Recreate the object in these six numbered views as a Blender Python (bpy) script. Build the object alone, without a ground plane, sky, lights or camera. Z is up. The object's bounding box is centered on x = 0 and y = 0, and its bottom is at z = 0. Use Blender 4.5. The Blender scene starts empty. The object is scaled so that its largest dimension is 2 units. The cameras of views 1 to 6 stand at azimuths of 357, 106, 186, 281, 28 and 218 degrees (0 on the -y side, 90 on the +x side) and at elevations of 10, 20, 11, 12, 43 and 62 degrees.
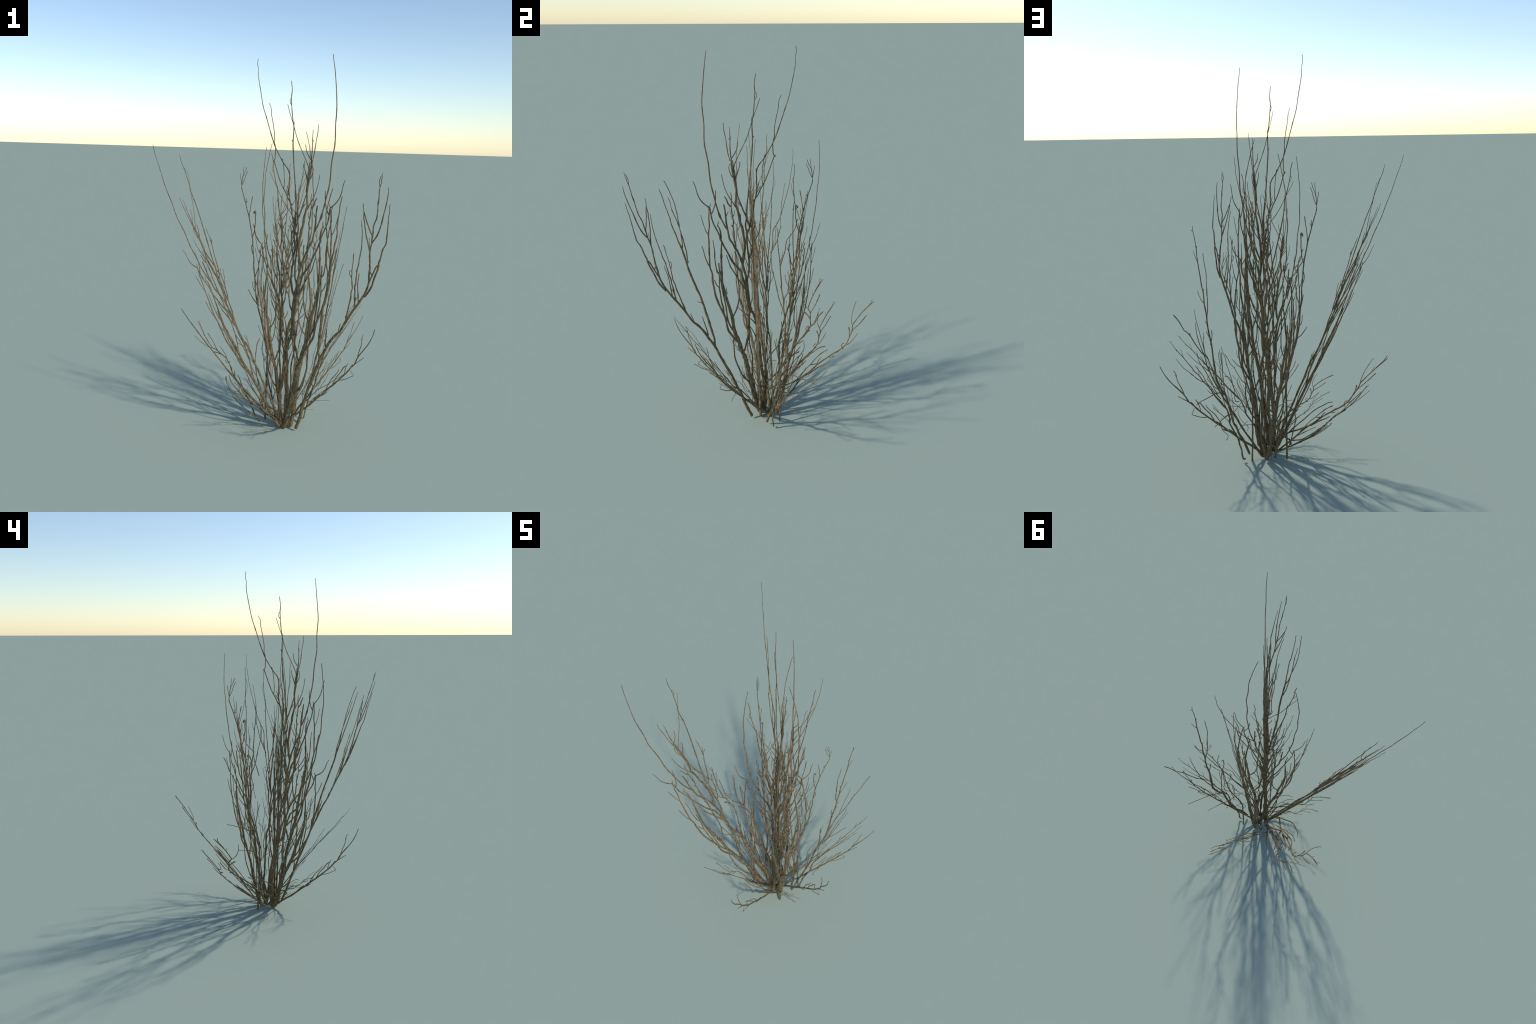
"""Leafless shrub: a clump of bare twiggy sprays that rise from one foot.

Each spray is a flat fan of stems and twigs, as such shrubs grow.  A spray is
described once by the spines of its twigs, in metres across / along the fan
(SPRAYS); the shrub repeats the sprays round its foot, leaning and turned
(PLACES).  Every twig becomes a tapered, knotty, slightly wavy round tube.
"""
import bpy
import math
import random
from mathutils import Vector, noise

RNG = random.Random(71)


def twig(tip_mm, base_mm, spine):
    """One twig: radius at the tip and at the base, spine from tip to base."""
    v = [float(x) for x in spine.split()]
    return tip_mm / 1000.0, base_mm / 1000.0, list(zip(v[0::2], v[1::2]))


def place(sprays, foot, across, along, bend=(0, 0, 0), reach=1.0):
    return dict(sprays=sprays, foot=Vector(foot), across=Vector(across),
                along=Vector(along), bend=Vector(bend), reach=reach)


SPRAYS = {}
SPRAYS["tall_right"] = [
    twig(1.4, 3.5, "0.329 1.984  0.336 1.949  0.343 1.909  0.352 1.844  0.361 1.763  0.360 1.706  0.357 1.657  0.359 1.574  0.350 1.516  0.342 1.465  0.338 1.396  0.331 1.352  0.319 1.304  0.313 1.273  0.302 1.235  0.293 1.204  0.268 1.149  0.256 1.129"),
    twig(3.0, 8.4, "0.268 1.258  0.264 1.236  0.260 1.194  0.259 1.167  0.255 1.140  0.249 1.107  0.242 1.073  0.227 1.050  0.213 1.019  0.212 1.022  0.187 0.970  0.174 0.931  0.165 0.892  0.155 0.851  0.159 0.806  0.155 0.770  0.151 0.730  0.147 0.692  0.138 0.656  0.120 0.639  0.108 0.609  0.100 0.577  0.095 0.543  0.093 0.503  0.091 0.462  0.083 0.421  0.080 0.379  0.074 0.326  0.067 0.256  0.056 0.211  0.054 0.166  0.054 0.123  0.058 0.084  0.067 0.042  0.069 -0.000"),
    twig(1.4, 2.0, "0.245 1.218  0.259 1.194"),
    twig(1.5, 4.6, "0.078 1.875  0.085 1.827  0.082 1.792  0.085 1.753  0.094 1.684  0.102 1.641  0.100 1.568  0.104 1.512  0.112 1.437  0.123 1.353  0.131 1.290  0.138 1.251  0.142 1.206  0.143 1.173  0.150 1.137  0.146 1.101  0.141 1.110  0.141 1.087  0.145 1.057  0.143 1.018  0.139 0.975  0.134 0.936  0.135 0.940  0.136 0.903  0.138 0.869  0.148 0.836  0.148 0.806  0.143 0.747  0.138 0.697  0.129 0.655"),
    twig(1.1, 1.5, "0.083 1.794  0.072 1.779  0.077 1.763  0.085 1.753"),
    twig(1.1, 2.0, "0.057 1.760  0.078 1.706  0.098 1.663  0.109 1.632  0.134 1.572  0.173 1.505  0.203 1.451  0.206 1.438"),
    twig(1.1, 1.4, "0.104 1.674  0.103 1.652"),
    twig(1.2, 1.6, "0.092 1.582  0.101 1.569"),
    twig(1.3, 2.1, "0.256 1.657  0.254 1.620  0.246 1.581  0.237 1.515  0.226 1.472"),
    twig(1.1, 2.5, "0.224 1.633  0.223 1.584  0.224 1.531  0.220 1.483"),
    twig(1.1, 1.4, "0.219 1.588  0.230 1.576"),
    twig(1.4, 1.9, "0.181 1.560  0.190 1.522  0.216 1.486"),
    twig(3.5, 6.4, "0.220 1.481  0.220 1.455  0.216 1.425  0.206 1.366  0.198 1.323  0.200 1.305  0.200 1.279  0.204 1.252  0.196 1.227  0.185 1.186  0.181 1.153  0.170 1.123  0.164 1.083  0.158 1.041  0.160 1.000  0.163 0.971  0.164 0.963  0.174 0.931"),
    twig(1.4, 4.0, "0.212 1.473  0.208 1.432  0.202 1.405  0.201 1.378  0.198 1.348  0.196 1.323"),
    twig(1.2, 2.2, "0.226 1.460  0.234 1.440  0.226 1.407  0.215 1.389"),
    twig(1.6, 2.4, "0.175 1.462  0.174 1.448  0.186 1.417  0.193 1.398  0.199 1.382"),
    twig(2.4, 4.1, "0.194 1.306  0.181 1.267  0.170 1.237  0.159 1.208  0.147 1.185  0.141 1.167"),
    twig(1.4, 2.4, "0.192 1.264  0.180 1.248  0.171 1.235"),
    twig(1.4, 3.5, "0.084 1.421  0.082 1.386  0.081 1.347  0.084 1.304  0.086 1.285  0.097 1.247  0.103 1.217  0.115 1.166  0.128 1.121  0.126 1.123  0.136 1.098  0.141 1.087"),
    twig(1.2, 1.6, "0.067 1.349  0.078 1.316"),
    twig(1.6, 2.0, "0.060 1.326  0.075 1.308  0.083 1.293"),
    twig(2.5, 3.8, "0.146 1.174  0.137 1.151  0.125 1.127  0.108 1.107  0.109 1.083  0.108 1.053  0.108 1.030  0.116 1.002  0.117 0.983  0.127 0.962  0.138 0.945"),
    twig(1.5, 1.9, "0.067 1.128  0.060 1.120  0.068 1.095  0.083 1.065  0.097 1.045  0.108 1.030"),
    twig(1.0, 1.5, "0.094 1.151  0.096 1.133  0.103 1.106"),
    twig(1.0, 1.2, "0.080 1.141  0.094 1.132"),
    twig(1.7, 2.3, "0.141 1.087  0.135 1.052  0.117 1.012"),
    twig(1.6, 3.6, "0.228 1.315  0.225 1.279  0.228 1.254  0.227 1.226  0.223 1.193  0.217 1.162  0.221 1.143  0.218 1.111  0.217 1.071  0.211 1.040  0.211 1.024"),
    twig(1.2, 2.4, "0.275 1.413  0.267 1.367  0.253 1.323  0.234 1.285  0.217 1.259  0.206 1.237"),
    twig(2.4, 3.4, "0.263 1.298  0.252 1.280  0.245 1.259  0.231 1.243"),
    twig(1.2, 2.0, "0.213 1.221  0.212 1.204  0.219 1.190"),
    twig(2.1, 2.5, "0.230 1.146  0.223 1.138  0.220 1.133"),
    twig(1.4, 4.8, "0.427 1.396  0.416 1.369  0.408 1.334  0.395 1.303  0.374 1.277  0.349 1.255  0.343 1.242  0.338 1.201  0.327 1.165  0.302 1.112  0.293 1.080  0.285 1.063  0.273 1.036  0.253 0.997  0.234 0.956  0.212 0.923  0.187 0.891  0.178 0.860  0.170 0.830  0.162 0.790"),
    twig(1.6, 2.0, "0.340 1.272  0.347 1.253"),
    twig(1.8, 2.4, "0.311 1.335  0.312 1.304  0.315 1.279  0.323 1.248  0.336 1.221"),
    twig(1.8, 2.0, "0.301 1.175  0.309 1.151"),
    twig(2.4, 3.5, "0.303 1.152  0.293 1.125  0.290 1.086"),
    twig(2.4, 5.4, "0.349 1.253  0.350 1.227  0.353 1.202  0.352 1.163  0.359 1.116  0.358 1.076  0.359 1.034  0.358 0.996  0.358 0.947  0.347 0.907  0.347 0.869  0.342 0.832  0.334 0.782  0.321 0.741  0.313 0.719  0.295 0.678  0.282 0.641  0.276 0.601  0.267 0.565  0.242 0.523  0.218 0.488"),
    twig(1.4, 2.0, "0.396 1.223  0.380 1.163  0.371 1.137  0.359 1.115"),
    twig(1.8, 2.5, "0.397 1.062  0.390 1.042  0.383 1.007  0.367 0.960  0.358 0.947"),
    twig(3.1, 11.5, "0.288 1.063  0.291 1.036  0.293 0.995  0.294 0.961  0.294 0.923  0.295 0.889  0.294 0.852  0.286 0.815  0.277 0.771  0.265 0.724  0.249 0.664  0.241 0.622  0.236 0.573  0.225 0.534  0.212 0.500  0.201 0.463  0.184 0.411  0.169 0.365  0.157 0.310  0.147 0.252  0.137 0.201  0.126 0.148  0.113 0.100  0.100 0.044  0.079 -0.009"),
    twig(2.8, 3.8, "0.298 0.844  0.290 0.782  0.281 0.728  0.275 0.680  0.271 0.635  0.262 0.602  0.245 0.565"),
    twig(1.6, 3.7, "0.335 1.084  0.329 1.022  0.330 0.994  0.327 0.953  0.319 0.911  0.309 0.897  0.307 0.859  0.310 0.820  0.306 0.789  0.301 0.739  0.292 0.701  0.290 0.671  0.279 0.636"),
    twig(1.7, 2.3, "0.336 0.870  0.326 0.842  0.310 0.820"),
    twig(2.7, 3.2, "0.309 0.956  0.307 0.919  0.305 0.902"),
    twig(1.1, 1.9, "0.271 0.814  0.268 0.778"),
    twig(1.7, 3.9, "0.265 0.992  0.254 0.958  0.245 0.927  0.229 0.899  0.210 0.866  0.196 0.839  0.180 0.814  0.166 0.787"),
    twig(2.9, 3.5, "0.216 1.002  0.206 0.969  0.206 0.942  0.204 0.911  0.205 0.888  0.202 0.854  0.198 0.805  0.198 0.765  0.201 0.734  0.209 0.700  0.220 0.672  0.229 0.656  0.241 0.638"),
    twig(1.9, 2.9, "0.198 0.748  0.187 0.714  0.176 0.677  0.169 0.645  0.161 0.613  0.158 0.575  0.151 0.540"),
    twig(1.5, 2.2, "0.207 0.688  0.193 0.670  0.172 0.649  0.149 0.625"),
    twig(5.5, 4.5, "0.139 0.648  0.143 0.614  0.145 0.573  0.145 0.535  0.149 0.506  0.161 0.468  0.175 0.420"),
    twig(2.9, 4.0, "0.145 0.509  0.145 0.464  0.136 0.419  0.129 0.382  0.127 0.351  0.130 0.312  0.130 0.264  0.123 0.212  0.115 0.152"),
    twig(1.8, 2.9, "0.138 0.558  0.123 0.532  0.109 0.500  0.099 0.463"),
    twig(2.2, 2.9, "0.136 0.605  0.122 0.592  0.105 0.565"),
    twig(1.3, 2.9, "0.096 0.680  0.090 0.657  0.077 0.634  0.084 0.607  0.088 0.573  0.088 0.547"),
    twig(1.6, 1.6, "0.070 0.665  0.069 0.645  0.076 0.633"),
    twig(3.1, 4.0, "0.239 0.510  0.240 0.485  0.239 0.478  0.237 0.430  0.236 0.402  0.226 0.360  0.209 0.313  0.195 0.279  0.170 0.242  0.141 0.212"),
]
SPRAYS["tall_left"] = [
    twig(1.8, 5.3, "-0.255 1.334  -0.255 1.311  -0.248 1.292  -0.236 1.263  -0.225 1.236  -0.212 1.198  -0.203 1.175  -0.196 1.155  -0.190 1.127  -0.182 1.095  -0.174 1.064  -0.169 1.036  -0.166 1.012  -0.163 0.980  -0.160 0.955  -0.155 0.925  -0.157 0.892  -0.153 0.864  -0.148 0.835  -0.144 0.807  -0.142 0.772  -0.139 0.740  -0.131 0.706  -0.121 0.668  -0.110 0.633  -0.098 0.604  -0.087 0.573  -0.079 0.545  -0.069 0.517  -0.059 0.486  -0.051 0.445  -0.045 0.422  -0.042 0.395  -0.042 0.369  -0.043 0.335  -0.044 0.297  -0.044 0.259  -0.043 0.212  -0.045 0.171  -0.044 0.139  -0.046 0.094  -0.049 0.054  -0.049 0.006"),
    twig(1.2, 1.4, "-0.267 1.393  -0.262 1.364  -0.255 1.332"),
    twig(1.2, 1.6, "-0.241 1.434  -0.243 1.408  -0.246 1.386  -0.251 1.364  -0.254 1.334"),
    twig(1.2, 1.4, "-0.220 1.432  -0.229 1.409  -0.243 1.386  -0.251 1.364"),
    twig(1.4, 1.4, "-0.213 1.410  -0.226 1.388  -0.237 1.360  -0.253 1.333"),
    twig(1.4, 1.8, "-0.175 1.275  -0.182 1.242  -0.188 1.217  -0.187 1.217  -0.192 1.190  -0.195 1.164  -0.195 1.155"),
    twig(1.2, 1.8, "-0.222 1.262  -0.221 1.240  -0.222 1.225"),
    twig(0.9, 1.1, "-0.212 1.247  -0.219 1.238"),
    twig(3.1, 2.1, "-0.162 1.182  -0.158 1.191  -0.154 1.196  -0.149 1.188  -0.150 1.159  -0.149 1.136  -0.152 1.116  -0.156 1.098  -0.158 1.080  -0.167 1.060  -0.170 1.049"),
    twig(1.4, 2.3, "-0.166 1.120  -0.159 1.110  -0.154 1.091  -0.146 1.067  -0.131 1.046  -0.115 1.029  -0.098 1.015  -0.090 0.989  -0.086 0.965  -0.081 0.944  -0.070 0.919  -0.060 0.892  -0.050 0.858"),
    twig(1.2, 1.8, "-0.160 0.800  -0.159 0.775  -0.154 0.757  -0.144 0.746  -0.139 0.740"),
    twig(1.4, 2.1, "-0.194 0.747  -0.180 0.729  -0.163 0.708  -0.155 0.698  -0.133 0.682  -0.127 0.674"),
    twig(1.1, 1.4, "-0.088 0.426  -0.076 0.402  -0.060 0.372  -0.049 0.343"),
    twig(1.1, 1.6, "-0.116 0.557  -0.103 0.530  -0.085 0.503  -0.068 0.481  -0.058 0.444  -0.048 0.422"),
    twig(1.8, 1.8, "-0.166 1.012  -0.173 0.998  -0.173 0.978  -0.166 0.961  -0.161 0.951"),
    twig(1.6, 2.3, "-0.118 0.986  -0.108 0.962  -0.106 0.958  -0.111 0.933  -0.117 0.908  -0.120 0.883  -0.132 0.858  -0.144 0.829"),
    twig(1.2, 2.8, "-0.149 1.997  -0.152 1.970  -0.146 1.944  -0.145 1.905  -0.126 1.823  -0.108 1.754  -0.085 1.698  -0.042 1.592  -0.014 1.537  0.028 1.478  0.039 1.464  0.055 1.448  0.070 1.432  0.080 1.410  0.083 1.389  0.082 1.366  0.082 1.341  0.081 1.316  0.086 1.292  0.091 1.267  0.100 1.243  0.105 1.228"),
    twig(1.3, 2.8, "-0.066 1.768  -0.053 1.746  -0.048 1.708  -0.037 1.668  -0.025 1.609  -0.025 1.569  -0.016 1.543  -0.017 1.484  -0.023 1.473  -0.017 1.457  -0.007 1.434  0.004 1.408  0.016 1.382  0.030 1.354  0.046 1.329  0.062 1.308  0.073 1.286  0.089 1.268  0.104 1.252"),
    twig(2.2, 1.7, "-0.031 1.473  -0.025 1.468  -0.019 1.462"),
    twig(1.7, 2.2, "0.021 1.485  0.033 1.482  0.039 1.452  0.044 1.430  0.047 1.397  0.050 1.367  0.048 1.339  0.046 1.327"),
]
SPRAYS["arching"] = [
    twig(1.0, 7.4, "0.550 1.495  0.546 1.484  0.549 1.475  0.545 1.466  0.544 1.453  0.544 1.448  0.540 1.436  0.538 1.427  0.536 1.414  0.535 1.395  0.535 1.380  0.532 1.362  0.530 1.344  0.530 1.324  0.528 1.308  0.527 1.294  0.524 1.280  0.518 1.264  0.512 1.247  0.510 1.230  0.509 1.210  0.507 1.194  0.504 1.175  0.504 1.159  0.500 1.146  0.497 1.130  0.495 1.110  0.495 1.086  0.496 1.062  0.496 1.047  0.496 1.028  0.493 1.008  0.492 0.984  0.491 0.961  0.487 0.939  0.478 0.912  0.469 0.891  0.458 0.871  0.446 0.848  0.434 0.828  0.421 0.808  0.409 0.787  0.397 0.766  0.381 0.737  0.364 0.702  0.348 0.672  0.331 0.653  0.315 0.634  0.301 0.612  0.284 0.583  0.272 0.554  0.256 0.525  0.245 0.501  0.234 0.474  0.228 0.448  0.217 0.419  0.206 0.389  0.195 0.357  0.183 0.324  0.172 0.298  0.164 0.270  0.155 0.241  0.149 0.217  0.137 0.183  0.128 0.148  0.123 0.117  0.115 0.085  0.102 0.048  0.091 0.017"),
    twig(1.7, 1.4, "0.543 1.481  0.538 1.469  0.536 1.459  0.535 1.450  0.537 1.440  0.538 1.427"),
    twig(1.4, 2.9, "0.574 1.430  0.575 1.416  0.574 1.395  0.571 1.375  0.568 1.357  0.564 1.337  0.559 1.316  0.555 1.299  0.551 1.279  0.549 1.268  0.543 1.245  0.537 1.224  0.530 1.205  0.522 1.189  0.513 1.175  0.506 1.165"),
    twig(1.0, 4.2, "0.584 1.355  0.582 1.340  0.582 1.325  0.582 1.313  0.578 1.298  0.578 1.281  0.578 1.278  0.576 1.258  0.575 1.239  0.574 1.222  0.573 1.204  0.571 1.183  0.570 1.169  0.564 1.152  0.557 1.140  0.552 1.124  0.549 1.109  0.546 1.093  0.542 1.078  0.536 1.065  0.538 1.065  0.535 1.040  0.530 1.021  0.523 1.002  0.518 0.987  0.512 0.967  0.508 0.948  0.498 0.925  0.487 0.905  0.478 0.892  0.471 0.882"),
    twig(2.9, 3.0, "0.531 1.052  0.522 1.037  0.515 1.018  0.508 0.999  0.502 0.984  0.494 0.963  0.490 0.954"),
    twig(2.2, 1.9, "0.497 1.021  0.502 1.008  0.508 0.999"),
    twig(1.4, 2.6, "0.465 1.349  0.464 1.337  0.466 1.322  0.468 1.310  0.467 1.290  0.467 1.274  0.470 1.265  0.471 1.250  0.473 1.232  0.476 1.212  0.479 1.191  0.484 1.173  0.488 1.154  0.491 1.139  0.494 1.123"),
    twig(1.6, 2.5, "0.468 1.314  0.473 1.295  0.478 1.277  0.479 1.269  0.486 1.250  0.492 1.231  0.498 1.216  0.504 1.203  0.506 1.194"),
    twig(1.2, 1.3, "0.493 1.185  0.494 1.166  0.493 1.148  0.494 1.134"),
    twig(1.1, 3.4, "0.456 1.270  0.457 1.255  0.459 1.234  0.460 1.212  0.460 1.190  0.459 1.171  0.458 1.150  0.456 1.129  0.453 1.110  0.450 1.091  0.446 1.075  0.445 1.060  0.443 1.047  0.441 1.038  0.436 1.020  0.434 1.001  0.432 0.984  0.431 0.967  0.429 0.947  0.424 0.926  0.426 0.907  0.424 0.885  0.425 0.861  0.424 0.840  0.423 0.823  0.423 0.812"),
    twig(1.2, 1.6, "0.428 1.014  0.433 1.011  0.435 1.004"),
    twig(1.2, 3.4, "0.421 1.105  0.419 1.090  0.418 1.070  0.416 1.049  0.415 1.040  0.413 1.025  0.411 1.012  0.412 0.997  0.410 0.982  0.411 0.960  0.412 0.938  0.413 0.921  0.409 0.905  0.406 0.890  0.406 0.876  0.403 0.858  0.398 0.835  0.393 0.812  0.391 0.800  0.386 0.779  0.382 0.755  0.382 0.739"),
    twig(1.6, 1.7, "0.407 1.012  0.401 1.011  0.400 1.002  0.400 0.994  0.405 0.985  0.409 0.977"),
    twig(1.4, 2.6, "0.446 1.002  0.445 0.989  0.442 0.972  0.439 0.952  0.438 0.929  0.439 0.911  0.440 0.890  0.440 0.873  0.441 0.856  0.442 0.844"),
    twig(0.9, 1.4, "0.435 0.873  0.429 0.863  0.427 0.849"),
    twig(2.0, 2.7, "0.378 0.763  0.379 0.751  0.381 0.741"),
    twig(1.7, 1.7, "0.352 0.717  0.346 0.696  0.341 0.675"),
    twig(1.9, 2.9, "0.281 0.676  0.280 0.658  0.277 0.639  0.274 0.615  0.272 0.592  0.271 0.569"),
    twig(1.6, 2.8, "0.326 1.412  0.317 1.387  0.309 1.360  0.304 1.341  0.299 1.322  0.294 1.302  0.291 1.284  0.292 1.266  0.290 1.245  0.291 1.220  0.294 1.196  0.293 1.187  0.296 1.154  0.293 1.121  0.290 1.101  0.289 1.063  0.287 1.032  0.292 1.001  0.293 0.975"),
    twig(1.4, 3.6, "0.368 1.378  0.365 1.361  0.360 1.344  0.357 1.324  0.355 1.304  0.352 1.285  0.349 1.267  0.345 1.241  0.341 1.212  0.344 1.219  0.342 1.190  0.336 1.159  0.329 1.134  0.324 1.097  0.316 1.073  0.312 1.052  0.310 1.023  0.305 0.993  0.302 0.968"),
    twig(1.3, 2.1, "0.324 1.327  0.318 1.301  0.318 1.266  0.312 1.237  0.305 1.209  0.301 1.186  0.298 1.171"),
    twig(2.4, 2.8, "0.297 1.129  0.297 1.109  0.300 1.088  0.305 1.067  0.312 1.052"),
    twig(3.9, 5.8, "0.318 1.075  0.312 1.055  0.309 1.036  0.307 1.013  0.304 0.990  0.302 0.963  0.299 0.939  0.295 0.916  0.291 0.895  0.286 0.871  0.280 0.850  0.275 0.826  0.265 0.798  0.262 0.783  0.259 0.756  0.255 0.728  0.253 0.700  0.249 0.670  0.245 0.644  0.242 0.615  0.239 0.587  0.236 0.558  0.233 0.532  0.234 0.536  0.236 0.519  0.240 0.503  0.240 0.483"),
    twig(1.4, 1.9, "0.290 0.764  0.278 0.756  0.264 0.748  0.261 0.738"),
]
SPRAYS["low_hooked"] = [
    twig(1.3, 5.1, "-0.495 0.646  -0.481 0.601  -0.458 0.553  -0.431 0.512  -0.404 0.469  -0.384 0.420  -0.376 0.419  -0.362 0.393  -0.350 0.374  -0.336 0.355  -0.321 0.337  -0.307 0.319  -0.292 0.302  -0.274 0.280  -0.259 0.265  -0.242 0.246  -0.228 0.229  -0.212 0.207  -0.195 0.190  -0.177 0.168  -0.158 0.143  -0.135 0.117  -0.113 0.096  -0.096 0.077  -0.080 0.059  -0.059 0.033  -0.039 0.007"),
    twig(1.2, 2.0, "-0.434 0.606  -0.425 0.584  -0.423 0.547  -0.411 0.508  -0.403 0.473"),
    twig(1.3, 2.2, "-0.435 0.471  -0.411 0.448  -0.387 0.425  -0.366 0.398  -0.348 0.375"),
    twig(1.2, 1.7, "-0.366 0.384  -0.374 0.372  -0.384 0.358  -0.369 0.347  -0.350 0.333  -0.332 0.324  -0.316 0.317  -0.305 0.316"),
    twig(1.5, 1.9, "-0.351 0.425  -0.344 0.409  -0.339 0.391  -0.336 0.371  -0.337 0.360"),
    twig(2.1, 2.3, "-0.344 0.409  -0.328 0.396  -0.321 0.381  -0.307 0.355  -0.290 0.329  -0.281 0.305  -0.276 0.291  -0.274 0.282"),
    twig(1.4, 2.1, "-0.303 0.380  -0.300 0.368  -0.283 0.341  -0.265 0.316  -0.254 0.290  -0.246 0.271  -0.241 0.254  -0.242 0.247"),
    twig(1.6, 2.3, "-0.245 0.233  -0.233 0.220  -0.216 0.208"),
    twig(1.6, 3.6, "-0.207 0.214  -0.194 0.199  -0.186 0.186  -0.178 0.176"),
    twig(0.8, 1.2, "-0.432 0.582  -0.425 0.573"),
]
SPRAYS["low_cupped"] = [
    twig(1.8, 5.0, "-0.341 0.748  -0.327 0.730  -0.312 0.706  -0.296 0.682  -0.276 0.649  -0.263 0.623  -0.251 0.596  -0.240 0.568  -0.248 0.553  -0.254 0.533  -0.249 0.508  -0.249 0.486  -0.245 0.454  -0.224 0.424  -0.199 0.396  -0.162 0.366  -0.129 0.333  -0.096 0.300  -0.066 0.270  -0.039 0.238  -0.008 0.201  0.028 0.165  0.054 0.130  0.075 0.093  0.096 0.055  0.116 0.023  0.143 -0.014  0.170 -0.052  0.196 -0.091"),
    twig(1.6, 2.3, "-0.321 0.755  -0.320 0.729  -0.309 0.708  -0.289 0.675"),
    twig(0.9, 1.1, "-0.273 0.676  -0.273 0.653"),
    twig(1.4, 2.0, "-0.201 0.700  -0.200 0.667  -0.204 0.631  -0.214 0.598  -0.233 0.569"),
    twig(2.7, 2.0, "-0.323 0.654  -0.308 0.621  -0.290 0.587  -0.267 0.555  -0.254 0.533"),
    twig(4.3, 1.9, "-0.218 0.541  -0.233 0.527  -0.243 0.505"),
    twig(1.7, 2.3, "-0.307 0.540  -0.298 0.517  -0.281 0.487  -0.265 0.462  -0.241 0.448"),
    twig(1.9, 2.0, "-0.226 0.452  -0.210 0.436  -0.219 0.424"),
    twig(3.1, 3.1, "-0.234 0.423  -0.216 0.417"),
    twig(2.7, 3.2, "-0.191 0.385  -0.170 0.374"),
    twig(1.6, 2.4, "-0.182 0.361  -0.158 0.344  -0.129 0.333"),
    twig(2.3, 2.2, "-0.107 0.366  -0.078 0.343  -0.048 0.313  -0.019 0.270  -0.001 0.240  0.029 0.202  0.059 0.144  0.080 0.107"),
    twig(2.2, 2.1, "-0.001 0.240  -0.036 0.257  -0.064 0.271"),
    twig(1.8, 2.1, "-0.074 0.308  -0.061 0.290  -0.059 0.273"),
    twig(1.9, 4.2, "-0.152 0.318  -0.128 0.293  -0.077 0.254  -0.044 0.224  -0.006 0.189"),
    twig(3.3, 4.0, "-0.028 0.212  -0.004 0.190  0.059 0.138  0.131 0.085  0.191 0.045  0.235 -0.001"),
    twig(1.5, 2.2, "-0.075 0.213  -0.026 0.170  0.017 0.130  0.061 0.088  0.089 0.059"),
    twig(1.8, 2.9, "-0.158 0.267  -0.141 0.241  -0.114 0.210  -0.090 0.183  -0.049 0.138  0.000 0.093  0.058 0.056  0.108 0.027"),
    twig(2.1, 3.1, "-0.077 0.376  -0.030 0.350  0.006 0.316  0.043 0.281  0.076 0.243  0.104 0.203  0.126 0.166  0.153 0.118  0.188 0.064  0.209 0.031  0.232 -0.022"),
]
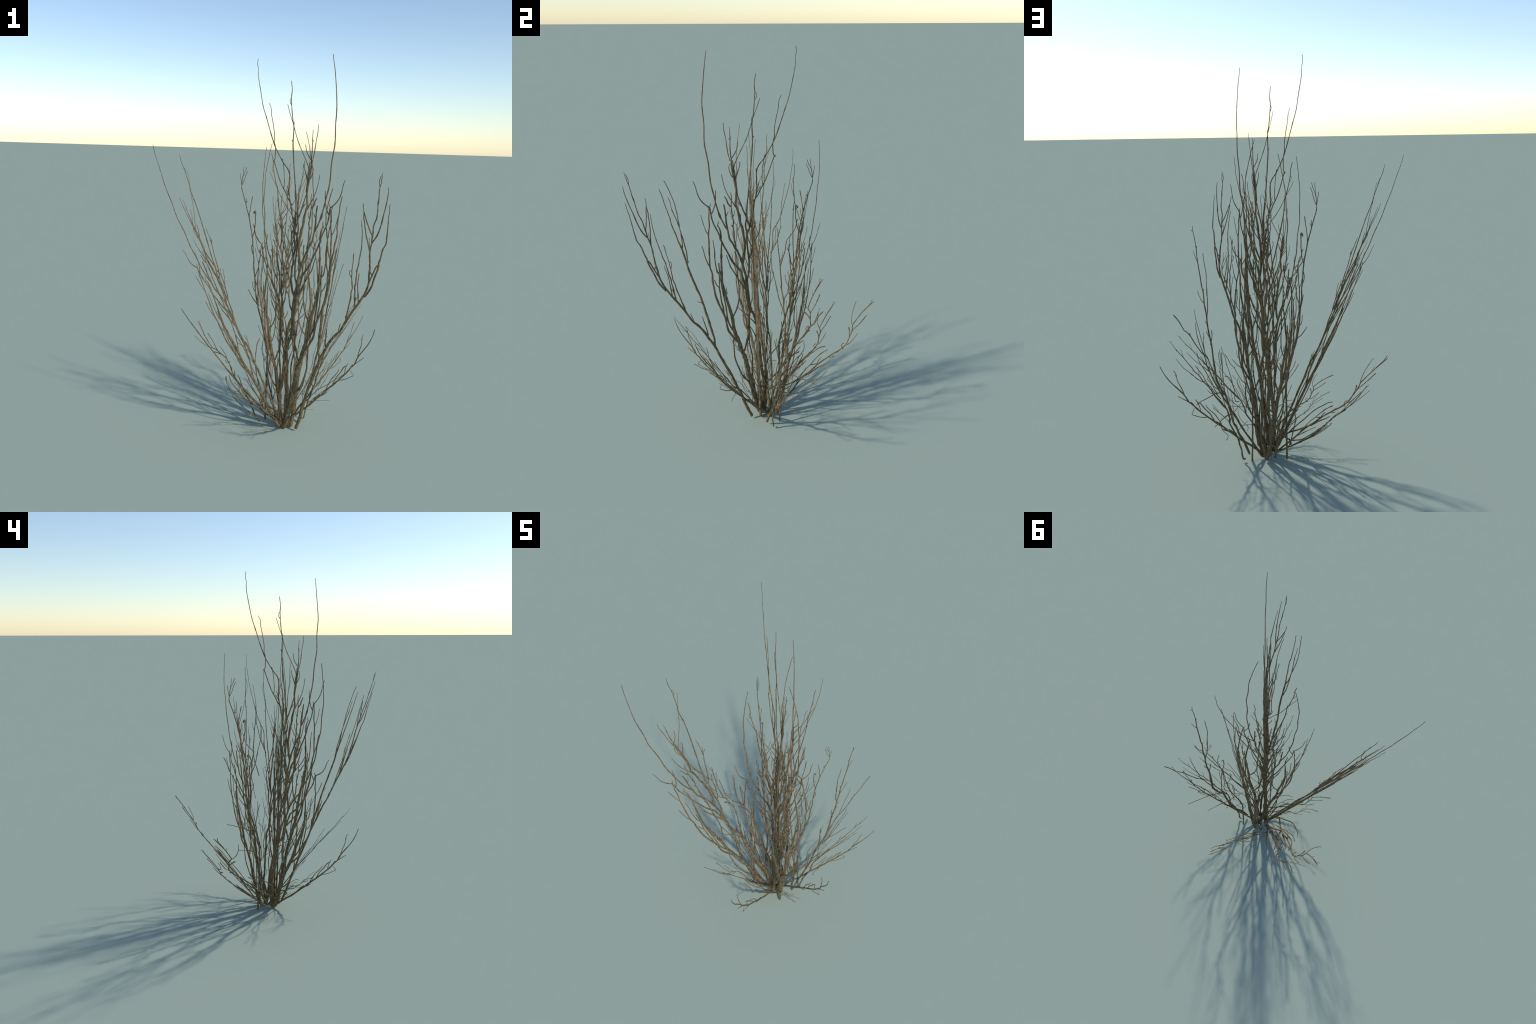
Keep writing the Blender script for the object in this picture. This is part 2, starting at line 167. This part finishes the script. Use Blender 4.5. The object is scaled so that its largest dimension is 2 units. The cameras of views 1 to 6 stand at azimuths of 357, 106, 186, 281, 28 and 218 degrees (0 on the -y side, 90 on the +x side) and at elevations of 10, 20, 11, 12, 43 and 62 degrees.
SPRAYS["forked"] = [
    twig(1.1, 6.1, "0.257 1.240  0.259 1.221  0.255 1.188  0.253 1.137  0.256 1.083  0.255 1.034  0.254 0.998  0.254 0.951  0.250 0.921  0.256 0.865  0.253 0.828  0.252 0.798  0.255 0.760  0.254 0.720  0.250 0.686  0.247 0.646  0.251 0.571  0.249 0.543  0.248 0.494  0.238 0.461  0.220 0.423  0.195 0.395  0.181 0.334  0.162 0.233  0.145 0.203  0.128 0.153  0.103 0.116  0.083 0.073  0.061 0.019"),
    twig(1.0, 1.1, "0.271 1.225  0.260 1.218"),
    twig(1.8, 2.1, "0.249 1.145  0.255 1.134"),
    twig(1.0, 1.3, "0.280 1.127  0.270 1.097  0.258 1.072"),
    twig(1.3, 2.3, "0.207 1.105  0.206 1.056  0.205 1.010  0.216 0.953  0.225 0.899  0.217 0.939  0.227 0.875  0.237 0.833  0.251 0.801"),
    twig(1.0, 1.6, "0.292 0.938  0.277 0.895  0.257 0.869"),
    twig(1.2, 1.6, "0.241 0.938  0.251 0.925"),
    twig(1.2, 1.4, "0.268 0.785  0.260 0.772"),
    twig(1.4, 1.8, "0.270 0.735  0.262 0.714  0.253 0.700"),
    twig(1.8, 2.4, "0.229 0.730  0.234 0.697  0.251 0.664"),
    twig(2.0, 2.9, "0.244 0.674  0.243 0.605  0.244 0.526  0.246 0.484  0.230 0.456  0.214 0.410"),
    twig(1.8, 2.3, "0.175 0.600  0.184 0.537  0.191 0.486  0.196 0.412  0.191 0.392"),
    twig(1.3, 1.5, "0.189 0.620  0.189 0.584  0.188 0.540"),
    twig(1.3, 2.1, "0.175 0.479  0.150 0.467  0.126 0.433  0.117 0.394  0.121 0.331  0.089 0.315"),
    twig(1.4, 1.9, "0.314 0.272  0.269 0.280  0.231 0.286  0.196 0.285  0.179 0.280"),
    twig(2.0, 2.5, "0.486 0.871  0.458 0.835  0.430 0.783  0.422 0.779  0.396 0.751  0.372 0.711  0.350 0.678  0.325 0.643  0.306 0.629  0.293 0.612  0.280 0.577  0.266 0.543  0.258 0.526  0.246 0.484"),
    twig(2.0, 2.0, "0.394 0.762  0.394 0.750"),
    twig(1.2, 2.0, "0.336 0.859  0.333 0.809  0.325 0.758  0.319 0.716  0.313 0.689  0.309 0.654  0.303 0.626  0.294 0.608"),
    twig(1.3, 2.1, "0.363 0.664  0.359 0.618  0.340 0.583  0.321 0.552  0.304 0.515  0.285 0.484  0.272 0.446  0.253 0.414"),
    twig(1.3, 2.1, "0.390 0.602  0.369 0.573  0.346 0.539  0.335 0.514  0.316 0.483  0.298 0.466  0.279 0.435  0.258 0.410  0.237 0.385"),
    twig(1.1, 1.3, "0.342 0.511  0.335 0.514"),
    twig(1.4, 2.5, "0.421 0.426  0.379 0.429  0.371 0.428  0.322 0.425  0.277 0.425  0.247 0.419  0.219 0.406  0.200 0.391"),
]

PLACES = [
    place(["tall_right", "tall_left"], foot=(0.0423, 0.0423, -0.0000), across=(0.7069, -0.7074, -0.0000), along=(-0.0123, -0.0123, 1.0000), bend=(0.0000, 0.0000, 0.0000), reach=1.000),
    place(["tall_right", "tall_left"], foot=(0.1541, 0.0904, 0.0126), across=(-0.5457, -0.5449, -0.0009), along=(-0.0085, 0.0073, 0.7710), bend=(0.0000, 0.0000, 0.0000), reach=1.000),
    place(["tall_right"], foot=(0.0998, 0.0596, 0.0313), across=(-0.3020, -0.7680, -0.1828), along=(-0.2963, -0.0711, 0.7884), bend=(0.0000, 0.0000, 0.0000), reach=1.000),
    place(["tall_right"], foot=(0.1670, 0.0613, 0.0167), across=(-0.7170, 0.3064, 0.0165), along=(0.0410, 0.0540, 0.7769), bend=(0.0000, 0.0000, 0.0000), reach=1.000),
    place(["tall_right"], foot=(0.0820, -0.0291, -0.0044), across=(0.7482, 0.2981, 0.1009), along=(-0.0853, -0.0584, 0.8050), bend=(0.0000, 0.0000, 0.0000), reach=1.000),
    place(["arching"], foot=(0.0881, -0.0060, 0.0000), across=(0.9096, -0.4155, 0.0000), along=(-0.1068, -0.2337, 0.9664), bend=(0.0000, 0.0000, 0.0000), reach=1.000),
    place(["forked"], foot=(0.1775, -0.0034, 0.0000), across=(0.3956, 0.9184, 0.0000), along=(0.1231, -0.0530, 0.9910), bend=(0.0000, 0.0000, 0.0000), reach=1.000),
    place(["low_hooked"], foot=(0.1805, 0.1256, -0.0046), across=(-0.9027, 0.4628, -0.0292), along=(-0.1475, -0.1801, 0.9719), bend=(-0.0866, -0.0473, -0.0038), reach=0.646),
    place(["low_hooked"], foot=(0.1018, 0.0107, -0.1023), across=(-0.0209, 1.0134, 0.0479), along=(0.0023, -0.0362, 1.0185), bend=(-0.0027, 0.0297, 0.0988), reach=0.646),
    place(["low_cupped"], foot=(-0.0262, 0.0169, -0.0931), across=(-0.3441, -0.6945, -0.1860), along=(-0.6367, 0.0866, 0.7330), bend=(0.0764, 0.1249, 0.1800), reach=0.755),
    place(["low_cupped"], foot=(0.0137, -0.0268, -0.0314), across=(0.2329, -0.8645, -0.0219), along=(-0.5587, -0.0655, 0.8585), bend=(-0.0398, 0.1753, 0.1143), reach=0.755),
    place(["low_cupped"], foot=(0.2558, -0.0710, 0.1322), across=(0.5109, -0.1323, 0.1735), along=(-0.4105, -0.3381, 0.3451), bend=(-0.2494, 0.0687, -0.0915), reach=0.755),
    place(["low_cupped"], foot=(0.1939, -0.1156, 0.0550), across=(0.2669, -0.4150, -0.0501), along=(-0.4151, -0.2687, 0.2716), bend=(-0.1623, 0.1533, -0.0005), reach=0.755),
    place(["low_cupped"], foot=(0.0586, 0.1851, 0.1325), across=(-0.6487, -0.6436, -0.0297), along=(-0.3948, 0.2350, 0.7686), bend=(0.0817, 0.0175, -0.0454), reach=0.755),
    place(["low_hooked"], foot=(0.0989, 0.0213, 0.0097), across=(-0.7904, -0.5672, 0.1071), along=(0.1507, -0.0293, 0.9570), bend=(0.0000, 0.0000, 0.0000), reach=1.000),
    place(["forked"], foot=(0.2355, 0.1150, -0.0653), across=(-0.3574, -0.4107, 0.3681), along=(0.3226, 0.2002, 0.5365), bend=(0.0000, 0.0000, 0.0000), reach=1.000),
    place(["forked"], foot=(0.1018, 0.0707, -0.0307), across=(-0.1581, -0.5647, 0.3016), along=(0.3839, 0.1650, 0.5101), bend=(0.0000, 0.0000, 0.0000), reach=1.000),
    place(["forked"], foot=(0.0518, 0.0518, -0.0211), across=(0.6626, 0.0496, 0.0187), along=(0.0172, -0.4226, 0.5127), bend=(0.0000, 0.0000, 0.0000), reach=1.000),
]


# ---------------------------------------------------------------- materials
def bark_material(name, dark, mid, light, tip):
    m = bpy.data.materials.new(name)
    m.use_nodes = True
    nt = m.node_tree
    nd, ln = nt.nodes, nt.links
    bsdf = nd["Principled BSDF"]
    bsdf.inputs["Roughness"].default_value = 0.85
    bsdf.inputs["Specular IOR Level"].default_value = 0.2
    tc = nd.new("ShaderNodeTexCoord")

    def noise_tex(scale, detail, stretch=(1, 1, 1)):
        mp = nd.new("ShaderNodeMapping")
        mp.inputs["Scale"].default_value = stretch
        ln.new(tc.outputs["Object"], mp.inputs["Vector"])
        n = nd.new("ShaderNodeTexNoise")
        n.inputs["Scale"].default_value = scale
        n.inputs["Detail"].default_value = detail
        ln.new(mp.outputs["Vector"], n.inputs["Vector"])
        return n.outputs["Fac"]

    streak = noise_tex(160, 4, (1, 1, 0.25))
    ramp = nd.new("ShaderNodeValToRGB")
    e = ramp.color_ramp.elements
    e[0].position, e[0].color = 0.30, (*dark, 1)
    e[1].position, e[1].color = 0.72, (*light, 1)
    x = e.new(0.5)
    x.color = (*mid, 1)
    ln.new(streak, ramp.inputs["Fac"])
    # reddish young bark in patches
    patch = noise_tex(9, 2)
    r2 = nd.new("ShaderNodeMapRange")
    r2.inputs["From Min"].default_value = 0.5
    r2.inputs["From Max"].default_value = 0.66
    ln.new(patch, r2.inputs["Value"])
    mix = nd.new("ShaderNodeMix")
    mix.data_type = "RGBA"
    mix.inputs["B"].default_value = (*tip, 1)
    ln.new(r2.outputs["Result"], mix.inputs["Factor"])
    ln.new(ramp.outputs["Color"], mix.inputs["A"])
    ln.new(mix.outputs["Result"], bsdf.inputs["Base Color"])
    bump = nd.new("ShaderNodeBump")
    bump.inputs["Strength"].default_value = 0.4
    bump.inputs["Distance"].default_value = 0.002
    ln.new(streak, bump.inputs["Height"])
    ln.new(bump.outputs["Normal"], bsdf.inputs["Normal"])
    return m


BARK = bark_material("stem_bark", (0.055, 0.042, 0.019), (0.140, 0.106, 0.055),
                     (0.30, 0.235, 0.145), (0.175, 0.128, 0.062))
TWIG = bark_material("twig_bark", (0.062, 0.046, 0.022), (0.150, 0.110, 0.058),
                     (0.27, 0.205, 0.125), (0.215, 0.135, 0.075))


# ---------------------------------------------------------------- geometry
def smooth(pts, step):
    """Catmull-Rom through pts, resampled to about one point per step."""
    n = len(pts)
    out = []
    for i in range(n - 1):
        p0 = pts[i - 1] if i else pts[0] * 2 - pts[1]
        p1, p2 = pts[i], pts[i + 1]
        p3 = pts[i + 2] if i + 2 < n else pts[-1] * 2 - pts[-2]
        k = max(1, int(round((p2 - p1).length / step)))
        for j in range(k):
            t = j / k
            out.append(0.5 * ((2 * p1) + (p2 - p0) * t + (2 * p0 - 5 * p1 + 4 * p2 - p3) * t * t
                              + (3 * p1 - p0 - 3 * p2 + p3) * t ** 3))
    out.append(pts[-1].copy())
    return out


def add_tube(verts, faces, spine, r_tip, r_base, seed, sides, normal):
    """Append a knotty tapered tube (tip first) with rounded ends.

    Stems are slightly oval: wider within the fan than across it."""
    n = len(spine)
    length = [0.0]
    for a, b in zip(spine, spine[1:]):
        length.append(length[-1] + (b - a).length)
    total = max(length[-1], 1e-6)
    tang = (spine[1] - spine[0]).normalized()
    up = tang.orthogonal().normalized()
    rings = []
    for i, c in enumerate(spine):
        t = (spine[min(i + 1, n - 1)] - spine[max(i - 1, 0)]).normalized()
        up = (up - t * up.dot(t)).normalized()
        side = t.cross(up)
        f = length[i] / total
        r = 1.22 * (r_tip + (r_base - r_tip) * f ** 0.75)
        r *= 1.0 + 0.22 * noise.noise(Vector((seed * 3.1, length[i] * 38.0, 0.3)))
        knot = noise.noise(Vector((seed * 1.7, 5.0, length[i] * 21.0)))
        if knot > 0.38:
            r *= 1.0 + 1.3 * (knot - 0.38)
        rings.append((c, up.copy(), side, r, t))
    c, u, s, r, t = rings[0]
    rings.insert(0, (c - t * r * 0.8, u, s, r * 0.35, t))
    c, u, s, r, t = rings[-1]
    rings.append((c + t * r * 0.5, u, s, r * 0.5, t))
    base = len(verts)
    for k, (c, u, s, r, t) in enumerate(rings):
        for j in range(sides):
            a = 2 * math.pi * j / sides
            rr = r * (1.0 + 0.10 * noise.noise(Vector((seed + 2.3 * j, k * 0.6, 1.0))))
            d = u * math.cos(a) + s * math.sin(a)
            d -= normal * (d.dot(normal) * 0.32)
            verts.append(c + d * rr)
    m = len(rings)
    for k in range(m - 1):
        for j in range(sides):
            a = base + k * sides + j
            b = base + k * sides + (j + 1) % sides
            faces.append((a, b, b + sides, a + sides))
    faces.append(tuple(base + j for j in range(sides - 1, -1, -1)))
    faces.append(tuple(base + (m - 1) * sides + j for j in range(sides)))


def mesh_object(name, verts, faces, material, parent):
    me = bpy.data.meshes.new(name)
    me.from_pydata([tuple(v) for v in verts], [], faces)
    me.materials.append(material)
    me.polygons.foreach_set("use_smooth", [True] * len(me.polygons))
    me.update()
    ob = bpy.data.objects.new(name, me)
    bpy.context.scene.collection.objects.link(ob)
    ob.parent = parent
    return ob


def build():
    root = bpy.data.objects.new("leafless_shrub", None)
    bpy.context.scene.collection.objects.link(root)
    root["label"] = "bare leafless shrub of thin upright brown twiggy stems"
    root["category"] = "shrub"
    seed = 0
    for pl in PLACES:
        normal = pl["across"].cross(pl["along"]).normalized()
        scale = 0.5 * (pl["across"].length + pl["along"].length)
        items = []
        for name in pl["sprays"]:
            for r_tip, r_base, flat in SPRAYS[name]:
                seed += 1
                raw = []
                for s, t in flat:
                    p = pl["foot"] + pl["across"] * s + pl["along"] * t
                    p += pl["bend"] * (1 - t / pl["reach"]) ** 2
                    w = noise.noise(Vector((s * 9, t * 9, seed * 0.37)))
                    raw.append(p + normal * w * 0.003)
                pts = smooth(raw, 0.009)
                for p in pts:
                    p.z = max(p.z, 0.012)
                size = sum((b - a).length for a, b in zip(raw, raw[1:])) * (r_tip + r_base)
                items.append((size, r_tip * scale, r_base * scale, pts, seed))
        items.sort(key=lambda x: -x[0])
        # stem of the spray: its largest pieces; then single twigs; then small spurs
        verts, faces = [], []
        for size, r0, r1, pts, sd in items[:3]:
            add_tube(verts, faces, pts, r0, r1, sd, 9, normal)
        branch = mesh_object("branch", verts, faces, BARK, root)
        for size, r0, r1, pts, sd in items[3:18]:
            verts, faces = [], []
            add_tube(verts, faces, pts, r0, r1, sd, 7, normal)
            mesh_object("twig", verts, faces, TWIG, branch)
        rest = items[18:]
        if rest:
            verts, faces = [], []
            for size, r0, r1, pts, sd in rest:
                add_tube(verts, faces, pts, r0, r1, sd, 6, normal)
            ob = mesh_object("twiglets", verts, faces, TWIG, branch)
            ob["kind"] = "stuff"


build()
